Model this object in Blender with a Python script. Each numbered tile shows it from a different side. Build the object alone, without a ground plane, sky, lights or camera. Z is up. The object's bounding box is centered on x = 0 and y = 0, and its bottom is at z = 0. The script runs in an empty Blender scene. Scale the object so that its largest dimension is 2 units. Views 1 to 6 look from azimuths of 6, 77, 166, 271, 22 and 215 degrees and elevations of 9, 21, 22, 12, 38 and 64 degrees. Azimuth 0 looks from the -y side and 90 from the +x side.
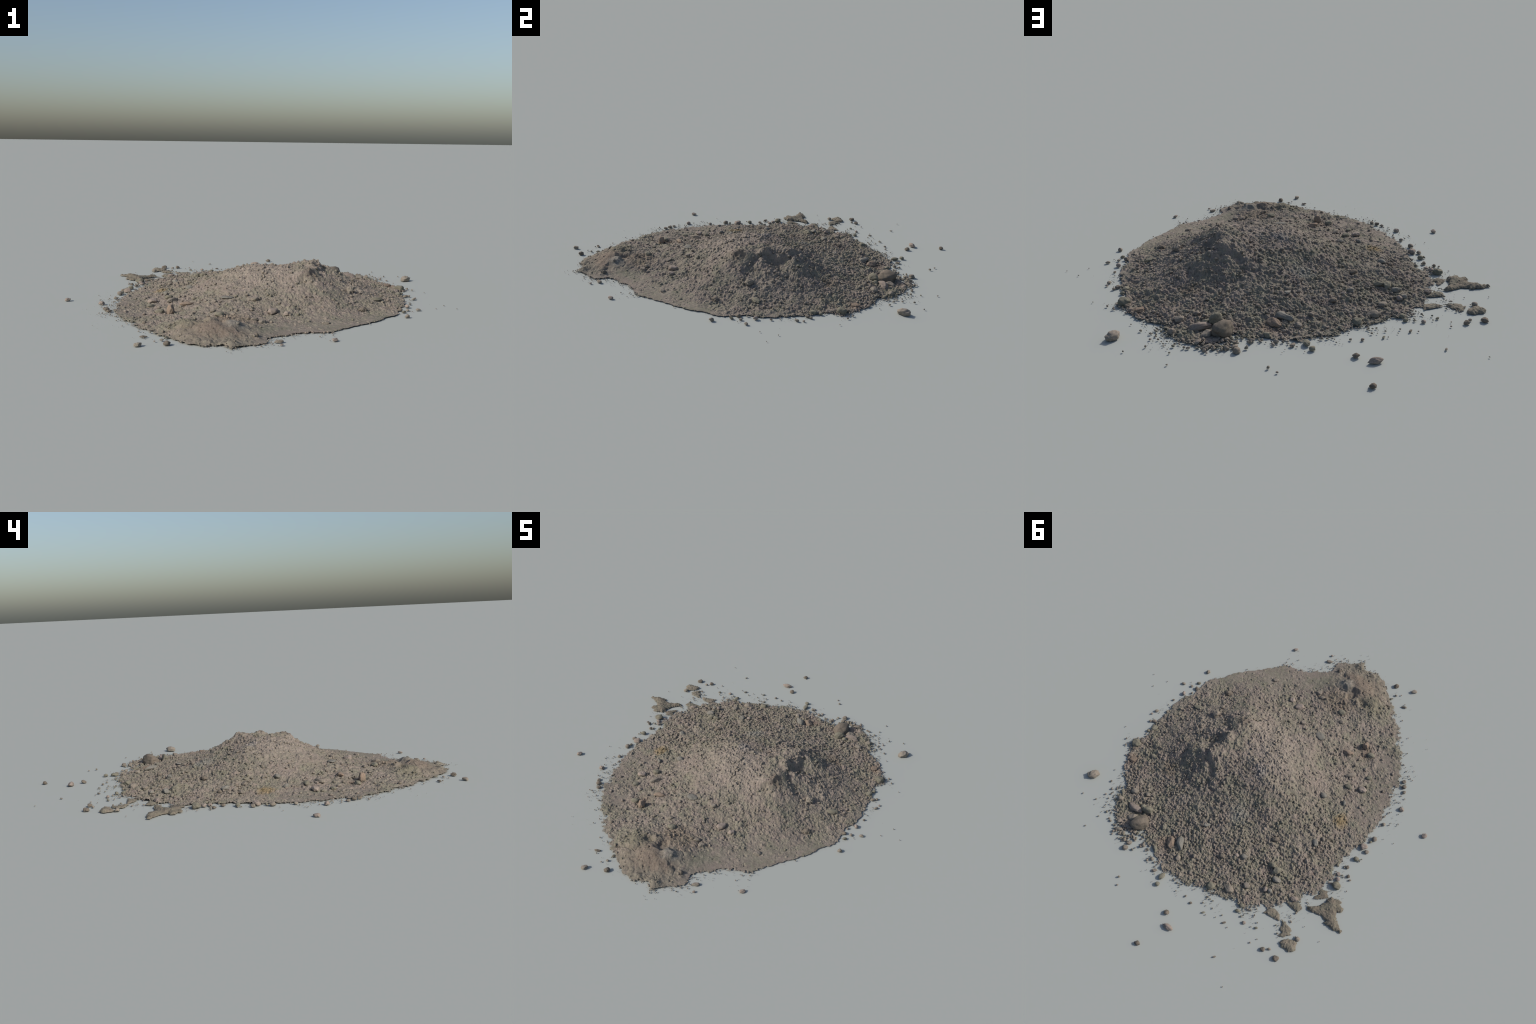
"""A low heap of dry, crumbly earth: a broad mound with a steep crest, a smooth
clod at its toe, stones on it, and flakes, pebbles and crumbs lying round it."""
import math
import bpy
import bmesh
import numpy as np
from mathutils import Matrix

STEP = 0.0016                      # grid spacing of the earth surface
rng = np.random.default_rng(41)

# ------------------------------------------------------------------ footprint
# where the heap meets the ground, anticlockwise seen from above (metres)
FOOTPRINT = [
    (0.488, -0.472), (0.534, -0.397), (0.583, -0.347), (0.593, -0.294), (0.596, -0.240), (0.618, -0.172),
    (0.637, -0.082), (0.634, -0.006), (0.641, 0.057), (0.626, 0.137), (0.654, 0.188), (0.636, 0.239),
    (0.605, 0.316), (0.595, 0.338), (0.550, 0.389), (0.517, 0.432), (0.503, 0.494), (0.462, 0.551),
    (0.412, 0.577), (0.331, 0.596), (0.279, 0.567), (0.208, 0.576), (0.146, 0.612), (0.084, 0.637),
    (0.012, 0.633), (-0.057, 0.625), (-0.151, 0.593), (-0.219, 0.579), (-0.270, 0.557), (-0.336, 0.560),
    (-0.390, 0.519), (-0.442, 0.479), (-0.493, 0.446), (-0.507, 0.401), (-0.542, 0.364), (-0.563, 0.314),
    (-0.584, 0.264), (-0.602, 0.209), (-0.603, 0.143), (-0.589, 0.113), (-0.590, 0.046), (-0.609, -0.036),
    (-0.616, -0.104), (-0.616, -0.190), (-0.603, -0.267), (-0.592, -0.358), (-0.575, -0.452), (-0.521, -0.543),
    (-0.481, -0.609), (-0.416, -0.679), (-0.364, -0.750), (-0.296, -0.817), (-0.230, -0.862), (-0.195, -0.907),
    (-0.135, -0.927), (-0.062, -0.917), (-0.024, -0.951), (0.024, -0.895), (0.087, -0.854), (0.086, -0.798),
    (0.131, -0.740), (0.202, -0.703), (0.256, -0.681), (0.316, -0.665), (0.351, -0.616), (0.407, -0.559)]

# the shape of the heap: points that its smooth surface passes through
CREST = [(0.222, -0.177, 0.150), (0.209, -0.148, 0.151), (0.216, -0.090, 0.150), (0.218, -0.057, 0.163),
         (0.205, -0.010, 0.162), (0.200, 0.047, 0.154), (0.245, 0.040, 0.144)]
CREST_FOOT = [  # the broken east and north faces under the crest
    (0.295, 0.000, 0.102), (0.280, -0.127, 0.111), (0.292, 0.056, 0.130), (0.318, 0.070, 0.112), (0.314, -0.081, 0.112),
    (0.330, -0.043, 0.098), (0.340, 0.050, 0.104), (0.380, 0.050, 0.080), (0.252, 0.124, 0.112), (0.187, 0.180, 0.086),
    (0.166, 0.125, 0.112), (0.161, 0.167, 0.093), (0.284, 0.204, 0.064), (0.387, 0.216, 0.040), (0.448, 0.131, 0.048),
    (0.276, -0.085, 0.128), (0.106, 0.074, 0.121), (0.152, 0.083, 0.125), (0.387, -0.155, 0.063), (0.212, -0.244, 0.117), (0.188, -0.276, 0.099), (0.236, -0.316, 0.074), (0.154, -0.266, 0.103)]
WEST_RIDGE = [(-0.030, 0.000, 0.138), (-0.084, 0.020, 0.130), (0.080, -0.040, 0.139), (0.120, -0.020, 0.146), (0.030, -0.040, 0.142),
              (-0.012, -0.094, 0.146), (-0.110, -0.120, 0.124), (-0.090, -0.210, 0.112), (-0.155, -0.145, 0.101), (-0.150, -0.258, 0.083),
              (-0.155, -0.324, 0.063), (-0.190, -0.235, 0.070), (-0.206, -0.351, 0.047), (0.045, -0.236, 0.114),
              (-0.142, 0.039, 0.109), (-0.170, 0.107, 0.087), (-0.302, -0.091, 0.058),
              (-0.324, -0.128, 0.046), (-0.383, -0.057, 0.031), (-0.391, -0.256, 0.020), (-0.439, 0.045, 0.026),
              (-0.467, -0.085, 0.018), (-0.458, -0.283, 0.008)]
NORTH_FAN = [(0.002, 0.116, 0.111), (-0.051, 0.137, 0.095), (-0.054, 0.216, 0.073), (-0.140, 0.150, 0.073), (-0.159, 0.209, 0.055),
             (-0.272, 0.198, 0.040), (-0.326, 0.262, 0.026), (-0.320, 0.310, 0.024), (-0.270, 0.265, 0.036), (0.087, 0.493, 0.018), (0.126, 0.516, 0.011),
             (0.175, 0.403, 0.032), (0.242, 0.490, 0.014), (0.320, 0.430, 0.019), (0.300, 0.480, 0.014), (0.398, 0.476, 0.010),
             (0.315, 0.523, 0.004), (0.388, 0.488, 0.004), (0.582, 0.283, 0.006)]
SOUTH_SLOPE = [(0.133, -0.324, 0.081), (-0.006, -0.395, 0.060), (0.077, -0.473, 0.030), (-0.135, -0.445, 0.052),
               (-0.286, -0.406, 0.026), (-0.337, -0.482, 0.013), (0.289, -0.554, 0.007), (0.438, -0.326, 0.015)]
TOE_CLOD = [(-0.119, -0.581, 0.030), (-0.134, -0.685, 0.038), (-0.221, -0.738, 0.036), (-0.043, -0.745, 0.043),
            (-0.010, -0.723, 0.035), (-0.030, -0.841, 0.019), (-0.116, -0.820, 0.031), (-0.030, -0.900, 0.012)]
EDGE_HEIGHT = 0.002


def kernel(d):
    return d * d * np.log(np.maximum(d, 1e-9))


class SmoothSurface:
    """The smoothest sheet through a few points (thin plate)."""

    def __init__(self, points, stiffness=1e-5):
        p = np.array(points, float)
        self.xy, n = p[:, :2], len(p)
        k = kernel(np.linalg.norm(self.xy[:, None] - self.xy[None], axis=-1)) + stiffness * np.eye(n)
        a = np.c_[np.ones(n), self.xy]
        self.w = np.linalg.solve(np.block([[k, a], [a.T, np.zeros((3, 3))]]), np.r_[p[:, 2], 0, 0, 0])

    def __call__(self, x, y):
        x, y = np.asarray(x, float), np.asarray(y, float)
        z = self.w[-3] + self.w[-2] * x + self.w[-1] * y
        for (px, py), w in zip(self.xy, self.w[:-3]):
            z = z + w * kernel(np.hypot(x - px, y - py))
        return np.maximum(z, 0.0)


def inside_distance(poly, x, y):
    """Distance to a closed outline, positive inside."""
    best = np.full(np.shape(x), 1e9)
    odd = np.zeros(np.shape(x), bool)
    for (ax, ay), (bx, by) in zip(poly, poly[1:] + poly[:1]):
        dx, dy = bx - ax, by - ay
        t = np.clip(((x - ax) * dx + (y - ay) * dy) / (dx * dx + dy * dy), 0, 1)
        best = np.minimum(best, np.hypot(x - ax - t * dx, y - ay - t * dy))
        if ay != by:
            odd ^= ((ay > y) != (by > y)) & (x < ax + (y - ay) * dx / dy)
    return np.where(odd, best, -best)


def lattice_noise(x, y, size, seed):
    """Smooth noise, about -1..1, with bumps of the given size."""
    r = np.random.default_rng(seed)
    table = r.uniform(-1, 1, (256, 256))
    u, v = np.asarray(x) / size + 517.3, np.asarray(y) / size + 811.7
    i, j = np.floor(u).astype(int), np.floor(v).astype(int)
    f, g = u - i, v - j
    f, g = f * f * f * (f * (6 * f - 15) + 10), g * g * g * (g * (6 * g - 15) + 10)
    t = lambda a, b: table[a % 256, b % 256]
    return (t(i, j) * (1 - f) + t(i + 1, j) * f) * (1 - g) + (t(i, j + 1) * (1 - f) + t(i + 1, j + 1) * f) * g


def fractal(x, y, size, seed, octaves=4, gain=0.5):
    total, amp = 0.0, 1.0
    for k in range(octaves):
        total = total + amp * lattice_noise(x, y, size / 2 ** k, seed + 17 * k)
        amp *= gain
    return total


def smoothstep(a, b, v):
    t = np.clip((v - a) / (b - a), 0, 1)
    return t * t * (3 - 2 * t)


def near(x, y, cx, cy, r):
    return np.exp(-((x - cx) ** 2 + (y - cy) ** 2) / (r * r))


heap_shape = SmoothSurface(CREST + CREST_FOOT + WEST_RIDGE + NORTH_FAN + SOUTH_SLOPE + TOE_CLOD
                           + [(x, y, EDGE_HEIGHT) for x, y in FOOTPRINT])


def clod_mask(x, y):
    return np.clip(near(x, y, -0.10, -0.79, 0.10) + near(x, y, -0.16, -0.83, 0.08) + near(x, y, -0.03, -0.78, 0.08), 0, 1)


def fineness(x, y):
    """1 where the earth is fine dust (south and east margin), 0 where it is crumbly."""
    south = smoothstep(-0.36, -0.62, y + 0.55 * (0.25 - x)) * smoothstep(-0.05, 0.12, x)
    west = 0.55 * smoothstep(-0.42, -0.56, x + 0.05 * np.sin(9 * y)) * smoothstep(0.10, -0.15, y)
    return np.clip(np.maximum(south, west), 0, 1)


# the broken lip of the crest: earth has slid away to the right of this line
SCARP = [(0.150, -0.262), (0.225, -0.190), (0.252, -0.132), (0.236, -0.070), (0.268, -0.012), (0.262, 0.045), (0.228, 0.082),
         (0.176, 0.105), (0.160, 0.160), (0.140, 0.200)]
# small lumps on the toe clod: x, y, radius, height
CLOD_LUMPS = [(-0.045, -0.748, 0.036, 0.011), (-0.135, -0.682, 0.028, 0.011), (-0.215, -0.738, 0.035, 0.010), (-0.130, -0.775, 0.050, 0.007),
              (-0.025, -0.915, 0.028, 0.011), (0.045, -0.810, 0.020, 0.007), (-0.098, -0.712, 0.036, -0.018), (-0.178, -0.690, 0.028, -0.009),
              (-0.190, -0.850, 0.022, 0.006), (-0.110, -0.900, 0.020, 0.006), (-0.085, -0.850, 0.034, -0.006), (0.000, -0.790, 0.024, -0.008),
              (-0.040, -0.705, 0.024, -0.010), (-0.240, -0.800, 0.024, 0.006), (-0.150, -0.880, 0.016, 0.005), (-0.065, -0.895, 0.014, 0.006)]


def scarp_step(x, y):
    """+1 on the crest side of the lip, -1 below it, fading away from the lip."""
    best = np.full(np.shape(x), 1e9)
    side = np.zeros(np.shape(x))
    for n, ((ax, ay), (bx, by)) in enumerate(zip(SCARP, SCARP[1:])):
        dx, dy = bx - ax, by - ay
        t = np.clip(((x - ax) * dx + (y - ay) * dy) / (dx * dx + dy * dy), 0, 1)
        d = np.hypot(x - ax - t * dx, y - ay - t * dy)
        s = np.sign(dx * (y - ay) - dy * (x - ax))
        side = np.where(d < best, s, side)
        best = np.minimum(best, d)
    d = side * best
    ends = smoothstep(0.0, 0.06, np.hypot(x - SCARP[0][0], y - SCARP[0][1])) * smoothstep(0.0, 0.06, np.hypot(x - SCARP[-1][0], y - SCARP[-1][1]))
    return ends * (smoothstep(-0.012, 0.012, d) - smoothstep(-0.055, 0.055, d))


def relief(x, y):
    """Lumps of a few centimetres: gullies, slumps and the cracked clod."""
    clod = clod_mask(x, y)
    crest = np.clip(near(x, y, 0.24, 0.0, 0.20), 0, 1)
    lumps = 0.0042 * fractal(x, y, 0.055, 5, 4, 0.6)
    lumps = lumps + crest * 0.0095 * fractal(x, y, 0.060, 9, 4, 0.6)
    wx, wy = x + 0.010 * lattice_noise(x, y, 0.03, 3), y + 0.010 * lattice_noise(x, y, 0.03, 4)
    lumps = lumps + 0.024 * scarp_step(wx, wy)
    lumps = lumps * (1 - 0.4 * clod)
    for cx, cy, r, up in CLOD_LUMPS:
        lumps = lumps + up * smoothstep(1.3, 0.35, np.hypot(wx - cx, wy - cy) / r)
    cracks = np.abs(fractal(wx, wy, 0.085, 23, 3, 0.55))
    lumps = lumps - clod * 0.0045 * smoothstep(0.10, 0.0, cracks)
    return lumps * (1 - 0.75 * fineness(x, y))


# --------------------------------------------------------------- mesh helpers
def new_object(name, verts, faces, material, parent, smooth=True):
    me = bpy.data.meshes.new(name)
    verts = np.asarray(verts, np.float32)
    faces = np.asarray(faces, np.int32)
    k = faces.shape[1]
    me.vertices.add(len(verts))
    me.vertices.foreach_set("co", verts.ravel())
    me.loops.add(faces.size)
    me.loops.foreach_set("vertex_index", faces.ravel())
    me.polygons.add(len(faces))
    me.polygons.foreach_set("loop_start", np.arange(0, faces.size, k, dtype=np.int32))
    me.polygons.foreach_set("use_smooth", np.full(len(faces), smooth))
    me.update(calc_edges=True)
    me.materials.append(material)
    ob = bpy.data.objects.new(name, me)
    bpy.context.collection.objects.link(ob)
    ob.parent = parent
    return ob


def sheet(x, y, z, keep):
    """Quads of a regular grid, kept where all four corners are kept."""
    ny, nx = x.shape
    idx = np.arange(nx * ny).reshape(ny, nx)
    ok = keep[:-1, :-1] & keep[1:, :-1] & keep[:-1, 1:] & keep[1:, 1:]
    q = np.stack([idx[:-1, :-1], idx[:-1, 1:], idx[1:, 1:], idx[1:, :-1]], -1)[ok]
    used, q = np.unique(q, return_inverse=True)
    v = np.stack([x.ravel()[used], y.ravel()[used], z.ravel()[used]], 1)
    return v, q.reshape(-1, 4)


def stamp_crumbs(x0, y0, h, base, cx, cy, radius, rise, r):
    """Raise half-buried lumps of earth out of a surface."""
    ny, nx = h.shape
    stretch = r.uniform(0.68, 1.0, len(cx))
    turn = r.uniform(0, math.pi, len(cx))
    lean = r.normal(0, 0.35, (len(cx), 2))
    power = r.uniform(0.42, 0.95, len(cx))
    for a, b, q, up, s, t, (lx, ly), pw in zip(cx, cy, radius, rise, stretch, turn, lean, power):
        i0, i1 = max(0, int((a - q - x0) / STEP)), min(nx - 1, int((a + q - x0) / STEP) + 1)
        j0, j1 = max(0, int((b - q - y0) / STEP)), min(ny - 1, int((b + q - y0) / STEP) + 1)
        if i1 <= i0 or j1 <= j0:
            continue
        u = (x0 + STEP * np.arange(i0, i1 + 1) - a)[None, :] / q
        v = (y0 + STEP * np.arange(j0, j1 + 1) - b)[:, None] / q
        c, d = math.cos(t), math.sin(t)
        p, w = c * u + d * v, (c * v - d * u) / s
        m = 1 - p * p - w * w
        lump = up * (np.maximum(m, 0) ** pw) * (1 + lx * p + ly * w)
        part = h[j0:j1 + 1, i0:i1 + 1]
        if up > 0:
            np.maximum(part, base[j0:j1 + 1, i0:i1 + 1] + lump, out=part, where=m > 0)
        else:
            np.minimum(part, base[j0:j1 + 1, i0:i1 + 1] + lump, out=part, where=m > 0)


_ball = {}


def ball(level):
    if level not in _ball:
        bm = bmesh.new()
        bmesh.ops.create_icosphere(bm, subdivisions=level, radius=1.0)
        v = np.array([p.co[:] for p in bm.verts])
        f = np.array([[p.index for p in g.verts] for g in bm.faces])
        bm.free()
        _ball[level] = (v / np.linalg.norm(v, axis=1, keepdims=True), f)
    return _ball[level]


def rock_shape(level, seed, facets=9, rough=0.05, knob=0.0):
    """A worn stone: a ball cut by a few soft planes, with a little grain."""
    r = np.random.default_rng(seed)
    u, f = ball(level)
    n = r.normal(size=(facets, 3))
    n /= np.linalg.norm(n, axis=1, keepdims=True)
    reach = r.uniform(0.64, 0.94, facets)
    cut = np.maximum(u @ n.T, 1e-3) / reach
    radius = 1.0 / (np.sum(np.c_[cut, np.ones(len(u))] ** 18, axis=1) ** (1 / 18))
    k = r.normal(size=(14, 3)) * 3.2
    p = r.uniform(0, 6.28, 14)
    radius = radius * (1 + rough * np.sin(u @ k.T + p).sum(1) / 2.6)
    if knob:
        k = r.normal(size=(10, 3)) * 7.5
        radius = radius * (1 + knob * np.sin(u @ k.T + r.uniform(0, 6.28, 10)).sum(1) / 2.2)
    return u * radius[:, None], f


def scatter_rocks(name, places, material, parent, r, level=2, variants=14, facets=7):
    """Many small lumps joined into one mesh; places: x, y, z, radius, flatness."""
    shapes = [rock_shape(level, 900 + k, facets, 0.10)[0] for k in range(variants)]
    faces = ball(level)[1]
    vv, ff = [], []
    for n, (x, y, z, q, flat) in enumerate(places):
        s = shapes[int(r.integers(variants))] * (q * np.array([1.0, r.uniform(0.6, 1.0), flat]))
        t = r.uniform(0, 2 * math.pi)
        c, d = math.cos(t), math.sin(t)
        p = np.stack([c * s[:, 0] - d * s[:, 1] + x, d * s[:, 0] + c * s[:, 1] + y, np.maximum(s[:, 2] + z, 0.0)], 1)
        vv.append(p)
        ff.append(faces + n * len(s))
    ob = new_object(name, np.concatenate(vv), np.concatenate(ff), material, parent)
    ob["kind"] = "stuff"
    return ob


# ------------------------------------------------------------------ materials
class Graph:
    def __init__(self, name):
        self.mat = bpy.data.materials.new(name)
        self.mat.use_nodes = True
        self.t = self.mat.node_tree
        self.bsdf = self.t.nodes["Principled BSDF"]
        self.bsdf.inputs["Roughness"].default_value = 0.95
        self.bsdf.inputs["Specular IOR Level"].default_value = 0.12
        self.coord = self.t.nodes.new("ShaderNodeTexCoord").outputs["Object"]

    def node(self, kind, **inputs):
        n = self.t.nodes.new(kind)
        for k, v in inputs.items():
            self.put(n.inputs[k.replace("_", " ")], v)
        return n

    def put(self, socket, v):
        if isinstance(v, bpy.types.NodeSocket):
            self.t.links.new(v, socket)
        else:
            socket.default_value = v

    def noise(self, scale, detail=3.0, rough=0.55, offset=(0, 0, 0), lo=0.35, hi=0.65):
        m = self.node("ShaderNodeMapping", Vector=self.coord)
        m.inputs["Location"].default_value = offset
        n = self.node("ShaderNodeTexNoise", Vector=m.outputs[0], Scale=scale, Detail=detail, Roughness=rough)
        g = self.node("ShaderNodeMapRange", Value=n.outputs["Fac"])
        g.inputs["From Min"].default_value, g.inputs["From Max"].default_value = lo, hi
        return g.outputs["Result"]

    def math(self, op, a, b=0.0):
        n = self.t.nodes.new("ShaderNodeMath")
        n.operation = op
        self.put(n.inputs[0], a)
        self.put(n.inputs[1], b)
        return n.outputs[0]

    def mix(self, fac, a, b, blend="MIX"):
        n = self.t.nodes.new("ShaderNodeMix")
        n.data_type, n.blend_type = "RGBA", blend
        self.put(n.inputs["Factor"], fac)
        for key, v in (("A", a), ("B", b)):
            s = [i for i in n.inputs if i.name == key and i.type == "RGBA"][0]
            self.put(s, v if isinstance(v, bpy.types.NodeSocket) else (*v, 1.0))
        return [o for o in n.outputs if o.type == "RGBA"][0]

    def shade(self, colour, factor):
        n = self.node("ShaderNodeCombineColor")
        for k in range(3):
            self.put(n.inputs[k], factor)
        return self.mix(1.0, colour, n.outputs[0], "MULTIPLY")

    def spot(self, x, y, radius, ragged):
        """Mask of a stain on the ground plan with a ragged border."""
        flat = self.node("ShaderNodeVectorMath")
        flat.operation = "MULTIPLY"
        self.put(flat.inputs[0], self.coord)
        flat.inputs[1].default_value = (1, 1, 0)
        d = self.node("ShaderNodeVectorMath")
        d.operation = "DISTANCE"
        self.put(d.inputs[0], flat.outputs[0])
        d.inputs[1].default_value = (x, y, 0)
        r = self.math("ADD", self.math("DIVIDE", d.outputs["Value"], radius), self.math("MULTIPLY", ragged, -0.7))
        g = self.node("ShaderNodeMapRange", Value=r)
        g.inputs["From Min"].default_value, g.inputs["From Max"].default_value = 0.95, 0.15
        return g.outputs["Result"]

    def bump(self, height, strength, distance):
        b = self.node("ShaderNodeBump", Height=height)
        b.inputs["Strength"].default_value, b.inputs["Distance"].default_value = strength, distance
        self.t.links.new(b.outputs[0], self.bsdf.inputs["Normal"])

    def done(self, colour):
        self.put(self.bsdf.inputs["Base Color"], colour)
        return self.mat


TAUPE, OLIVE_GREY, PALE = (0.234, 0.192, 0.166), (0.199, 0.190, 0.142), (0.276, 0.233, 0.200)
STAINS = [  # x, y, radius, colour, strength
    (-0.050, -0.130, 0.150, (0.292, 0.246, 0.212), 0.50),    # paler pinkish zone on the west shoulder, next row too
    (0.080, -0.200, 0.110, (0.290, 0.246, 0.210), 0.45),
    (-0.470, -0.080, 0.038, (0.240, 0.180, 0.095), 0.90),    # mustard stain
    (-0.060, -0.640, 0.090, (0.215, 0.160, 0.115), 0.50),    # rusty earth behind the clod
    (-0.140, -0.800, 0.150, (0.182, 0.158, 0.122), 0.75),    # olive-brown clod
    (-0.050, -0.860, 0.120, (0.190, 0.172, 0.138), 0.75),
    (-0.120, -0.790, 0.075, (0.178, 0.142, 0.112), 0.90),    # its bare brown face
    (-0.050, -0.800, 0.055, (0.178, 0.142, 0.112), 0.90),
    (-0.040, -0.745, 0.045, (0.195, 0.195, 0.175), 0.60),    # grey lump on the clod
    (-0.220, -0.720, 0.055, (0.170, 0.160, 0.110), 0.60),    # moss-green earth
    (-0.054, 0.216, 0.050, (0.220, 0.220, 0.198), 0.60),     # bluish earth
    (-0.019, -0.005, 0.035, (0.225, 0.212, 0.205), 0.60),
    (0.222, -0.190, 0.035, (0.145, 0.118, 0.095), 0.75),     # damp spot on the crest
    (0.150, 0.530, 0.040, (0.230, 0.170, 0.125), 0.60),      # rusty earth by the stone
    (0.387, 0.216, 0.040, (0.165, 0.132, 0.095), 0.60),
    (-0.350, -0.470, 0.045, (0.225, 0.165, 0.125), 0.45),
    (0.590, 0.280, 0.035, (0.230, 0.165, 0.130), 0.60)]


def earth_material():
    g = Graph("dry_earth")
    patch = g.noise(11, 5, 0.6, lo=0.40, hi=0.60)
    small = g.noise(42, 4, 0.6, (3, 1, 0), 0.38, 0.62)
    tone = g.math("ADD", g.math("MULTIPLY", patch, 0.6), g.math("MULTIPLY", small, 0.4))
    c = g.mix(tone, TAUPE, OLIVE_GREY)
    c = g.mix(g.math("MULTIPLY", g.noise(6, 4, 0.6, (7, 2, 0), 0.50, 0.70), 0.6), c, PALE)
    ragged = g.noise(34, 5, 0.65, (1, 5, 0), 0.30, 0.70)
    for x, y, r, col, strength in STAINS:
        c = g.mix(g.math("MULTIPLY", g.spot(x, y, r, ragged), strength), c, col)
    v = g.node("ShaderNodeTexVoronoi", Vector=g.coord, Scale=105.0)
    s = g.node("ShaderNodeSeparateColor", Color=v.outputs["Color"])
    c = g.mix(g.math("MULTIPLY", s.outputs[0], 0.30), c, g.mix(s.outputs[2], (0.255, 0.202, 0.178), (0.190, 0.185, 0.142)))
    c = g.shade(c, g.math("ADD", 0.88, g.math("MULTIPLY", s.outputs[1], 0.24)))
    c = g.shade(c, g.math("ADD", 0.86, g.math("MULTIPLY", g.noise(260, 3, 0.6, (0, 9, 0)), 0.28)))
    g.bump(g.noise(520, 3, 0.6, (4, 4, 0)), 0.5, 0.0012)
    return g.done(c)


def stone_material(name, colour, blotch, grain=0.25):
    g = Graph(name)
    info = g.t.nodes.new("ShaderNodeObjectInfo").outputs["Random"]
    c = g.mix(g.noise(30, 4, 0.6), colour, blotch)
    c = g.shade(c, g.math("ADD", 0.88, g.math("MULTIPLY", info, 0.24)))
    c = g.shade(c, g.math("ADD", 1 - grain / 2, g.math("MULTIPLY", g.noise(240, 3, 0.6, (2, 0, 5)), grain)))
    g.bump(g.noise(330, 4, 0.6, (4, 4, 0)), 0.35, 0.0012)
    return g.done(c)


# -------------------------------------------------------------------- stones
# x, y, heading in degrees, length mm, width mm
ROSE = [
    (0.394, 0.480, 6, 76, 35), (-0.171, 0.378, 15, 21, 19), (-0.457, -0.287, 171, 39, 32), (-0.632, -0.039, 31, 35, 30),
    (-0.614, 0.149, 39, 19, 18), (-0.626, 0.172, 28, 23, 19), (-0.516, 0.380, 23, 35, 24), (-0.380, 0.424, 35, 23, 23),
    (0.078, -0.480, 47, 44, 34), (0.137, -0.496, 52, 28, 24), (0.326, -0.784, 41, 25, 16), (-0.124, 0.841, 0, 53, 23)]
OLIVE = [
    (0.331, 0.457, 28, 51, 32), (0.365, 0.451, 35, 28, 22), (0.174, 0.584, 135, 29, 20), (0.057, 0.671, 80, 35, 22),
    (0.049, 0.712, 37, 23, 20), (-0.337, 0.310, 2, 40, 24), (-0.370, 0.318, 51, 40, 33), (-0.392, -0.255, 0, 35, 26),
    (-0.447, -0.366, 35, 29, 21), (-0.640, 0.204, 11, 40, 35), (-0.160, 0.568, 22, 40, 35), (-0.338, 0.553, 37, 21, 19),
    (-0.338, 0.583, 44, 23, 17), (-0.380, -0.477, 18, 39, 25), (-0.120, -0.586, 23, 35, 30), (0.622, 0.076, 54, 34, 26),
    (0.635, 0.201, 40, 41, 42), (0.504, -0.157, 14, 58, 26)]
TAN = [
    (0.373, 0.523, 21, 47, 34), (0.455, 0.413, 39, 37, 27), (0.387, 0.390, 25, 27, 22), (0.489, 0.484, 49, 30, 27),
    (0.388, 0.614, 37, 34, 20), (0.297, 0.666, 53, 30, 24), (-0.008, 0.500, 124, 23, 16), (0.052, 0.553, 134, 28, 26),
    (-0.007, 0.342, 21, 16, 14), (-0.016, 0.453, 36, 17, 16), (0.154, 0.631, 30, 18, 18), (0.169, 0.651, 41, 12, 11),
    (0.232, 0.605, 43, 19, 18), (0.313, 0.578, 44, 18, 16), (0.298, 0.635, 46, 25, 18), (0.328, 0.638, 52, 16, 18),
    (0.103, 0.668, 42, 23, 14), (-0.474, 0.027, 49, 35, 20), (-0.456, 0.052, 33, 16, 20), (-0.386, 0.014, 160, 32, 24),
    (-0.365, -0.314, 48, 51, 23), (-0.404, -0.393, 28, 21, 19), (-0.238, 0.526, 174, 49, 33), (-0.297, 0.462, 32, 33, 27),
    (-0.002, -0.400, 25, 29, 23), (0.050, -0.622, 32, 31, 26), (0.017, -0.604, 25, 30, 19), (-0.152, -0.537, 34, 25, 19),
    (0.292, -0.553, 31, 31, 22), (0.391, -0.163, 35, 38, 38)]
UMBER = [
    (0.318, 0.523, 57, 95, 67), (-0.117, 0.421, 44, 27, 23), (-0.032, 0.275, 38, 27, 14), (-0.274, 0.200, 29, 35, 27),
    (-0.464, 0.118, 39, 22, 20), (-0.618, -0.433, 20, 24, 21), (-0.601, -0.458, 58, 20, 17), (-0.541, 0.657, 47, 21, 22),
    (-0.614, 0.654, 41, 27, 24), (0.045, -0.808, 29, 20, 20), (-0.255, -0.921, 43, 25, 23), (-0.402, -0.655, 41, 15, 15),
    (0.440, -0.328, 19, 40, 26), (0.601, -0.250, 41, 20, 20), (-0.075, 0.793, 40, 25, 23), (-0.062, 0.982, 32, 22, 20)]
RUST = [(0.131, 0.515, 130, 55, 34), (-0.284, -0.410, 14, 52, 25), (-0.332, -0.500, 26, 28, 36), (0.584, 0.282, 22, 35, 31)]
SLATE = [
    (0.091, 0.491, 128, 67, 34), (0.040, 0.346, 34, 32, 20), (-0.206, 0.363, 33, 31, 27), (-0.437, 0.094, 129, 37, 25),
    (-0.323, -0.131, 178, 36, 25), (-0.426, -0.167, 34, 17, 28), (-0.402, 0.418, 45, 19, 23), (-0.395, 0.355, 4, 39, 27),
    (-0.119, -0.388, 173, 51, 35)]
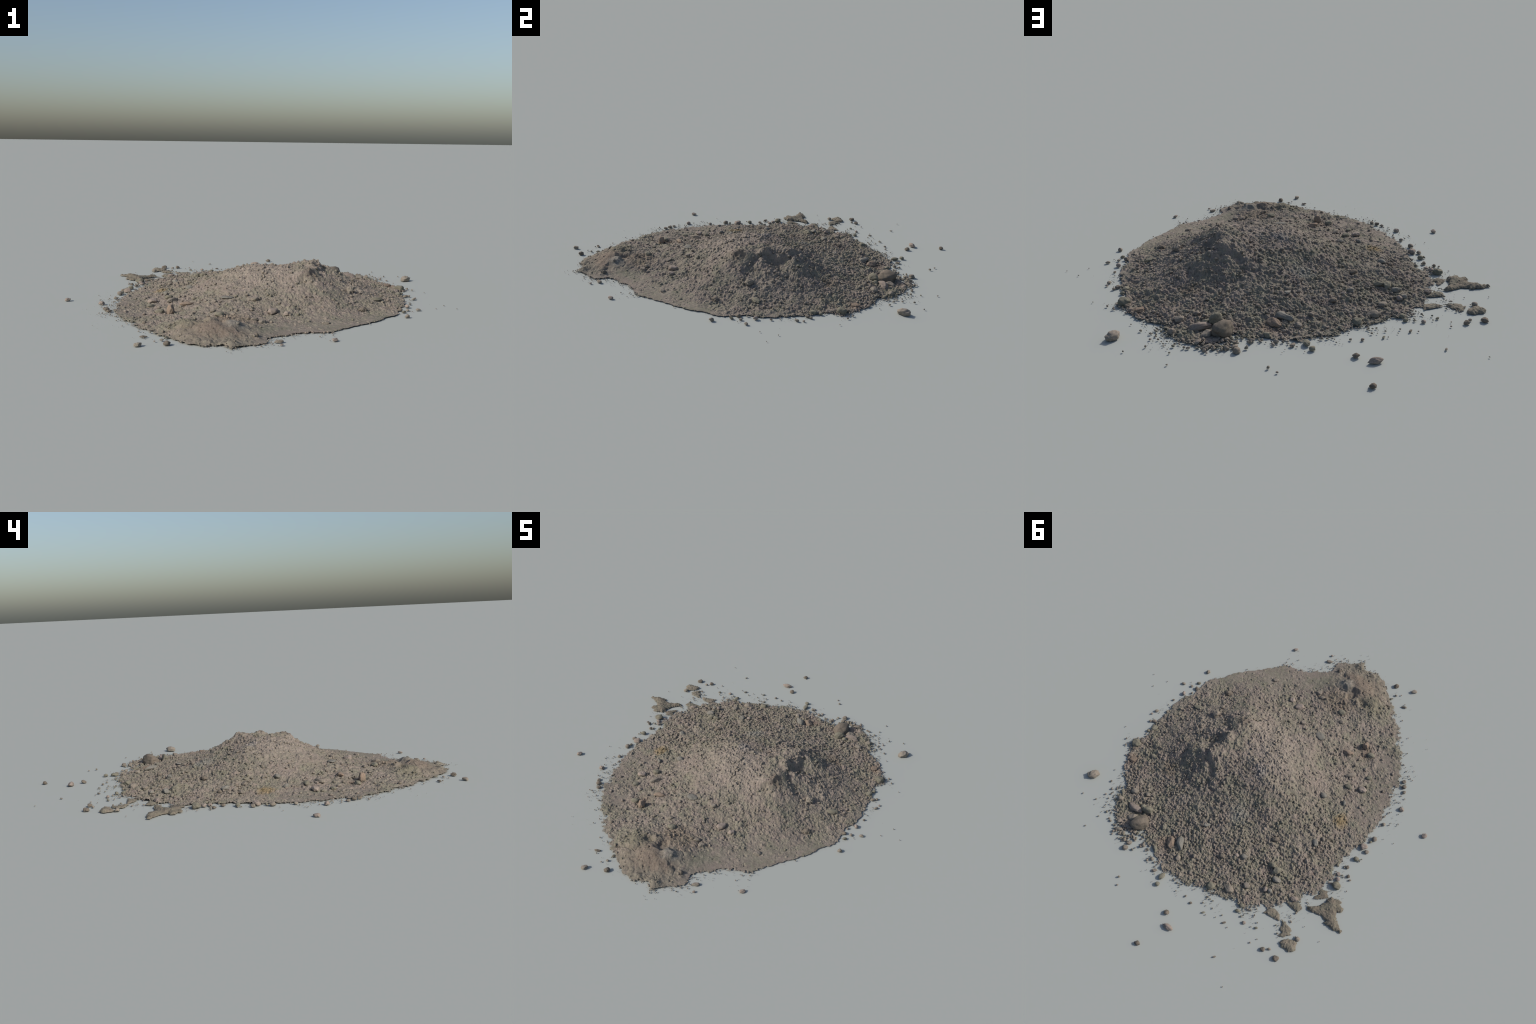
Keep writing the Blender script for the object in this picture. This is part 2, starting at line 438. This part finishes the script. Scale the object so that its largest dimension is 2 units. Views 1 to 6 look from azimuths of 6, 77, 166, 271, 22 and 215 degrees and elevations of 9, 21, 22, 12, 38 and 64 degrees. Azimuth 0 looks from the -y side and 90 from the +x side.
LOOSE = [  # pebbles lying off the heap
    (-0.653, -0.105, 47, 24, 24), (-0.659, -0.026, 37, 23, 18), (-0.639, 0.035, 17, 24, 22), (-0.629, 0.094, 37, 17, 16),
    (-0.646, -0.198, 38, 18, 16), (-0.673, -0.320, 167, 26, 20), (-0.633, -0.409, 50, 18, 14), (-0.626, -0.234, 44, 13, 9),
    (-0.647, -0.081, 46, 14, 12), (-0.659, 0.131, 39, 15, 15), (-0.378, 0.547, 37, 15, 10), (-0.396, 0.611, 34, 17, 15),
    (-0.565, 0.638, 23, 15, 12), (-0.643, 0.523, 32, 21, 21), (-0.457, 0.596, 40, 16, 10), (-0.322, 0.667, 41, 20, 9),
    (-0.675, 0.143, 43, 15, 8), (0.141, -0.873, 46, 14, 9), (0.129, -0.833, 31, 31, 15), (-0.286, -0.871, 41, 14, 11),
    (-0.276, -0.835, 52, 17, 12), (-0.361, -0.835, 19, 27, 11), (0.621, -0.372, 37, 19, 19), (0.638, -0.184, 44, 18, 22),
    (0.681, -0.233, 16, 20, 13), (0.634, -0.247, 46, 14, 13), (0.615, -0.285, 39, 20, 13), (0.657, -0.120, 43, 11, 10),
    (0.684, -0.013, 43, 19, 13), (0.693, 0.015, 42, 11, 9), (0.652, 0.042, 35, 24, 18), (0.668, 0.055, 43, 14, 13),
    (0.638, 0.106, 36, 18, 15), (0.625, 0.228, 43, 26, 19), (0.692, 0.470, 53, 57, 38), (-0.840, -0.269, 55, 26, 20),
    (-0.352, -0.950, 43, 29, 21), (-0.385, 0.818, 49, 16, 7), (-0.214, 0.688, 45, 17, 8), (-0.136, 0.688, 37, 15, 10)]
TALL = {(-0.332, -0.500): 1.15, (0.331, 0.457): 1.25, (0.318, 0.523): 0.90, (-0.119, -0.388): 0.24, (0.040, 0.346): 0.4,
        (-0.124, 0.841): 0.85, (0.504, -0.157): 0.45, (0.584, 0.282): 0.4}

# flat flakes of mud beside the heap: outline and thickness
FLAKES = [
    ([(-0.589, 0.369), (-0.620, 0.341), (-0.644, 0.296), (-0.649, 0.257), (-0.668, 0.260), (-0.684, 0.246), (-0.712, 0.252),
      (-0.705, 0.269), (-0.732, 0.271), (-0.734, 0.298), (-0.712, 0.306), (-0.722, 0.327), (-0.744, 0.345), (-0.786, 0.370),
      (-0.784, 0.383), (-0.748, 0.391), (-0.712, 0.392), (-0.691, 0.389), (-0.696, 0.376), (-0.659, 0.370), (-0.598, 0.382)], 0.013),
    ([(-0.440, 0.518), (-0.452, 0.480), (-0.468, 0.470), (-0.506, 0.478), (-0.521, 0.496), (-0.521, 0.505), (-0.485, 0.511)], 0.006),
    ([(-0.501, 0.411), (-0.521, 0.393), (-0.543, 0.379), (-0.571, 0.387), (-0.576, 0.398), (-0.570, 0.422), (-0.524, 0.423)], 0.008),
    ([(-0.528, 0.493), (-0.550, 0.490), (-0.600, 0.507), (-0.600, 0.520), (-0.612, 0.523), (-0.587, 0.553), (-0.559, 0.565),
      (-0.565, 0.541), (-0.550, 0.538), (-0.546, 0.517)], 0.008),
    ([(-0.582, 0.590), (-0.583, 0.566), (-0.613, 0.543), (-0.640, 0.532), (-0.652, 0.537), (-0.666, 0.568), (-0.661, 0.584),
      (-0.642, 0.596), (-0.605, 0.596)], 0.011),
    ([(-0.594, 0.291), (-0.591, 0.261), (-0.615, 0.248), (-0.631, 0.258), (-0.643, 0.274), (-0.619, 0.300), (-0.585, 0.325)], 0.006)]

FAR_SPECKS = [(0.849, -0.181, 0.003), (-0.021, -0.996, 0.002), (0.013, -0.977, 0.002), (0.760, -0.190, 0.003), (-0.500, 0.900, 0.003)]


# --------------------------------------------------------------------- build
def build_mound(root, earth):
    r = np.random.default_rng(7)
    xs, ys = np.arange(-0.66, 0.70, STEP), np.arange(-0.99, 0.68, STEP)
    x, y = np.meshgrid(xs, ys)
    sd = inside_distance(FOOTPRINT, x, y)
    fine = fineness(x, y)
    base = heap_shape(x, y)
    edge = smoothstep(0.0, 0.03, sd)
    crumbly = (1 - fine) * (1 - 0.7 * clod_mask(x, y)) * smoothstep(0.0, 0.05, sd)
    base = base + edge * relief(x, y) - 0.0024 * crumbly
    base += (0.0021 * crumbly + 0.0005) * edge * fractal(x, y, 0.015, 31, 4, 0.65)
    h = base.copy()

    def places(count, clumps):
        cx, cy = r.uniform(-0.66, 0.70, count), r.uniform(-0.99, 0.68, count)
        chance = (0.55 + 0.45 * smoothstep(-0.4, 0.4, cy)) * (1 - 0.85 * fineness(cx, cy)) * (1 - 0.88 * clod_mask(cx, cy))
        chance *= (1 - clumps + clumps * smoothstep(-0.35, 0.35, fractal(cx, cy, 0.05, 55, 4, 0.65))) * (1 - 0.45 * near(cx, cy, 0.24, 0.0, 0.15))
        ok = (inside_distance(FOOTPRINT, cx, cy) > -0.01) & (r.uniform(0, 1, count) < chance)
        return cx[ok], cy[ok]

    # pits between the crumbs, then crumbs of three sizes
    cx, cy = places(26000, 0.6)
    q = 0.0028 + 0.0055 * r.uniform(0, 1, len(cx)) ** 2
    stamp_crumbs(xs[0], ys[0], h, base, cx, cy, q, -0.75 * q * r.uniform(0.4, 1.0, len(cx)), r)
    floor = h.copy()
    for count, lo, hi, height, clumps in ((60000, 0.0020, 0.0036, 0.70, 0.4), (24000, 0.0034, 0.0062, 0.68, 0.75), (5000, 0.006, 0.0115, 0.60, 0.9)):
        cx, cy = places(count, clumps)
        size = (0.85 + 0.30 * smoothstep(-0.5, 0.4, cy)) * (0.75 + 0.45 * smoothstep(-0.5, 0.5, fractal(cx, cy, 0.13, 97, 2)))
        q = (lo + (hi - lo) * r.uniform(0, 1, len(cx)) ** 1.6) * size
        stamp_crumbs(xs[0], ys[0], h, floor, cx, cy, q, q * height * r.uniform(0.5, 1.1, len(cx)) * (0.92 + 0.33 * smoothstep(-0.2, 0.3, cy)), r)
    # dust softens the crumbs in drifts
    dusty = smoothstep(0.15, 0.75, fractal(x, y, 0.11, 61, 3) + 0.45 * near(x, y, -0.03, -0.14, 0.14)) * 0.6 * (1 - smoothstep(0.0, 0.4, y))
    h = h + (base + 0.0012 - h) * dusty
    ragged = 0.4 + 0.6 * np.maximum(smoothstep(0.0, 0.3, y), np.maximum(smoothstep(-0.2, -0.45, x), smoothstep(0.38, 0.28, x) * smoothstep(0.08, 0.14, x) * smoothstep(-0.5, -0.6, y)))
    rag = 0.016 * ragged * fractal(x, y, 0.040, 71, 5, 0.75) * (1 - 0.45 * fine) + (h - base) * 1.2
    rag += 0.004 * smoothstep(-0.15, -0.40, x) * smoothstep(0.2, -0.2, y) - 0.006 * near(x, y, 0.40, 0.54, 0.12)
    keep = sd + rag > 0.001
    z = np.maximum(h * smoothstep(-0.012, 0.012, sd + rag), 0.0004)
    v, q = sheet(x, y, z, keep)
    ob = new_object("earth_mound", v, q, earth, root)
    return ob


def build_crumbs(root, earth):
    r = np.random.default_rng(12)
    n = 9000
    cx, cy = r.uniform(-0.66, 0.70, n), r.uniform(-0.99, 0.68, n)
    sd = inside_distance(FOOTPRINT, cx, cy)
    keep = (sd > 0) & (r.uniform(0, 1, n) < (0.25 + 0.75 * smoothstep(-0.4, 0.4, cy)) * (1 - 0.95 * fineness(cx, cy)) * (1 - 0.85 * clod_mask(cx, cy)))
    cx, cy, sd = cx[keep], cy[keep], sd[keep]
    z = heap_shape(cx, cy) + smoothstep(0, 0.03, sd) * relief(cx, cy)
    q = 0.0026 + 0.0065 * r.uniform(0, 1, len(cx)) ** 3
    scatter_rocks("crumb", zip(cx, cy, z - 0.0015 + 0.30 * q, q, r.uniform(0.6, 0.95, len(cx))), earth, root, r)

    # crumbs that rolled off: thick along the margin, thinning outwards
    n = 110000
    cx, cy = r.uniform(-0.86, 0.86, n), r.uniform(-1.0, 0.95, n)
    sd = -inside_distance(FOOTPRINT, cx, cy)
    clump = smoothstep(-0.2, 0.7, fractal(cx, cy, 0.09, 88, 3))
    clump = np.maximum(clump, 0.6 * smoothstep(0.38, 0.30, cx) * smoothstep(0.05, 0.10, cx) * smoothstep(-0.5, -0.6, cy))
    north, west = smoothstep(0.0, 0.4, cy), smoothstep(-0.3, -0.5, cx)
    reach = 0.006 + 0.020 * clump + 0.010 * north + 0.017 * west
    chance = 0.62 * np.exp(-np.maximum(sd, 0) / reach) * (0.35 + 0.65 * clump) * (1 - 0.85 * smoothstep(0.30, 0.40, cx) * smoothstep(-0.1, -0.25, cy))
    keep = (sd > -0.006) & (r.uniform(0, 1, n) < chance)
    cx, cy, sd = cx[keep], cy[keep], sd[keep]
    q = (0.0012 + 0.0052 * r.uniform(0, 1, len(cx)) ** 3.2) * (1 - 0.35 * smoothstep(0.1, -0.2, cy) * smoothstep(-0.004, 0.01, sd))
    rows = list(zip(cx, cy, 0.35 * q, q, r.uniform(0.55, 0.9, len(cx))))
    for px, py in r.normal((0.345, 0.605), (0.065, 0.022), (70, 2)):      # rubble below the big stone
        k = r.uniform(0.0035, 0.0085)
        rows.append((px, py, 0.4 * k, k, r.uniform(0.6, 0.9)))
    rows += [(x, y, 0.3 * s, s, 0.6) for x, y, s in FAR_SPECKS]
    scatter_rocks("loose_crumb", rows, earth, root, r)


def build_stone(name, spec, height, material, root, seed, knob=0.0, loose=False):
    x, y, heading, length, width = spec
    a, b = length * 0.00055, width * 0.00055
    c = height * b
    s, f = rock_shape(4 if length > 24 else 3, seed, 8, 0.045, knob)
    under = np.clip(-s[:, 2], 0, 1)                # a broad foot: no overhang under the belly
    s[:, :2] *= (1 + 0.45 * np.minimum(under, 0.7) ** 1.5)[:, None]
    s = s * (a, b, c)
    t = math.radians(heading)
    p = np.stack([math.cos(t) * s[:, 0] - math.sin(t) * s[:, 1], math.sin(t) * s[:, 0] + math.cos(t) * s[:, 1], s[:, 2]], 1)
    sd = float(inside_distance(FOOTPRINT, np.array(x), np.array(y)))
    ground = 0.0 if sd < 0 else float(heap_shape(x, y)) + float(smoothstep(0, 0.03, sd) * relief(x, y))
    z = ground + (0.55 * c if sd < 0 else 0.45 * c)
    p[:, 2] = np.maximum(p[:, 2], -z)             # a stone does not reach below the ground
    ob = new_object(name, p, f, material, root)
    ob.location = (x, y, z)
    return ob


def build_flake(outline, thick, material, root, seed):
    r = np.random.default_rng(seed)
    p = np.array(outline)
    x0, y0 = p.min(0) - 0.02
    x1, y1 = p.max(0) + 0.02
    xs, ys = np.arange(x0, x1, STEP), np.arange(y0, y1, STEP)
    x, y = np.meshgrid(xs, ys)
    sd = inside_distance(outline, x, y) + 0.0035 * fractal(x, y, 0.020, seed, 4, 0.65)
    body = thick * (1 - np.exp(-np.maximum(sd, 0) / 0.008)) * 0.92
    base = body * (1 + 0.35 * fractal(x, y, 0.030, seed + 5, 3)) + 0.0007 * fractal(x, y, 0.007, seed + 9, 2)
    h = base.copy()
    n = int(5000 * (x1 - x0) * (y1 - y0))
    q = r.uniform(0.002, 0.0045, n)
    stamp_crumbs(xs[0], ys[0], h, base, r.uniform(x0, x1, n), r.uniform(y0, y1, n), q, 0.5 * q, r)
    keep = sd > 0
    v, f = sheet(x, y, np.maximum(h * smoothstep(-0.002, 0.006, sd), 0.0004), keep)
    return new_object("mud_flake", v, f, material, root)


def main():
    root = bpy.data.objects.new("earth_heap", None)
    bpy.context.collection.objects.link(root)
    root["label"] = "low heap of dry grey-brown crumbly earth with stones"
    root["category"] = "dirt pile"

    earth = earth_material()
    rose = stone_material("rosy_stone", (0.275, 0.228, 0.196), (0.238, 0.200, 0.168))
    olive = stone_material("olive_stone", (0.200, 0.186, 0.142), (0.175, 0.163, 0.128))
    tan = stone_material("tan_stone", (0.235, 0.200, 0.165), (0.205, 0.184, 0.150))
    umber = stone_material("umber_stone", (0.180, 0.150, 0.122), (0.158, 0.138, 0.110))
    rust = stone_material("rusty_stone", (0.240, 0.180, 0.135), (0.205, 0.165, 0.130))
    slate = stone_material("slate_stone", (0.215, 0.202, 0.176), (0.190, 0.180, 0.154))
    mud = stone_material("dried_mud", (0.182, 0.155, 0.122), (0.172, 0.158, 0.122), 0.35)

    build_mound(root, earth)
    build_crumbs(root, earth)
    seed = 100
    for group, mat in ((ROSE, rose), (OLIVE, olive), (TAN, tan), (UMBER, umber), (RUST, rust), (SLATE, slate)):
        for spec in group:
            seed += 1 if spec[:2] != (-0.124, 0.841) else 38
            knob = 0.035 if spec[3] > 90 else 0.10 if spec[:2] in ((0.391, -0.163), (-0.062, 0.982), (0.440, -0.328)) else 0.03
            build_stone("stone", spec, TALL.get(spec[:2], 0.72), mat, root, seed, knob)
    for k, spec in enumerate(LOOSE):
        build_stone("pebble", spec, 0.75, (tan, tan, olive, umber, tan, rose)[k % 6], root, 500 + k, 0.04)
    for k, (outline, thick) in enumerate(FLAKES):
        build_flake(outline, thick, mud, root, 300 + 40 * k)


main()
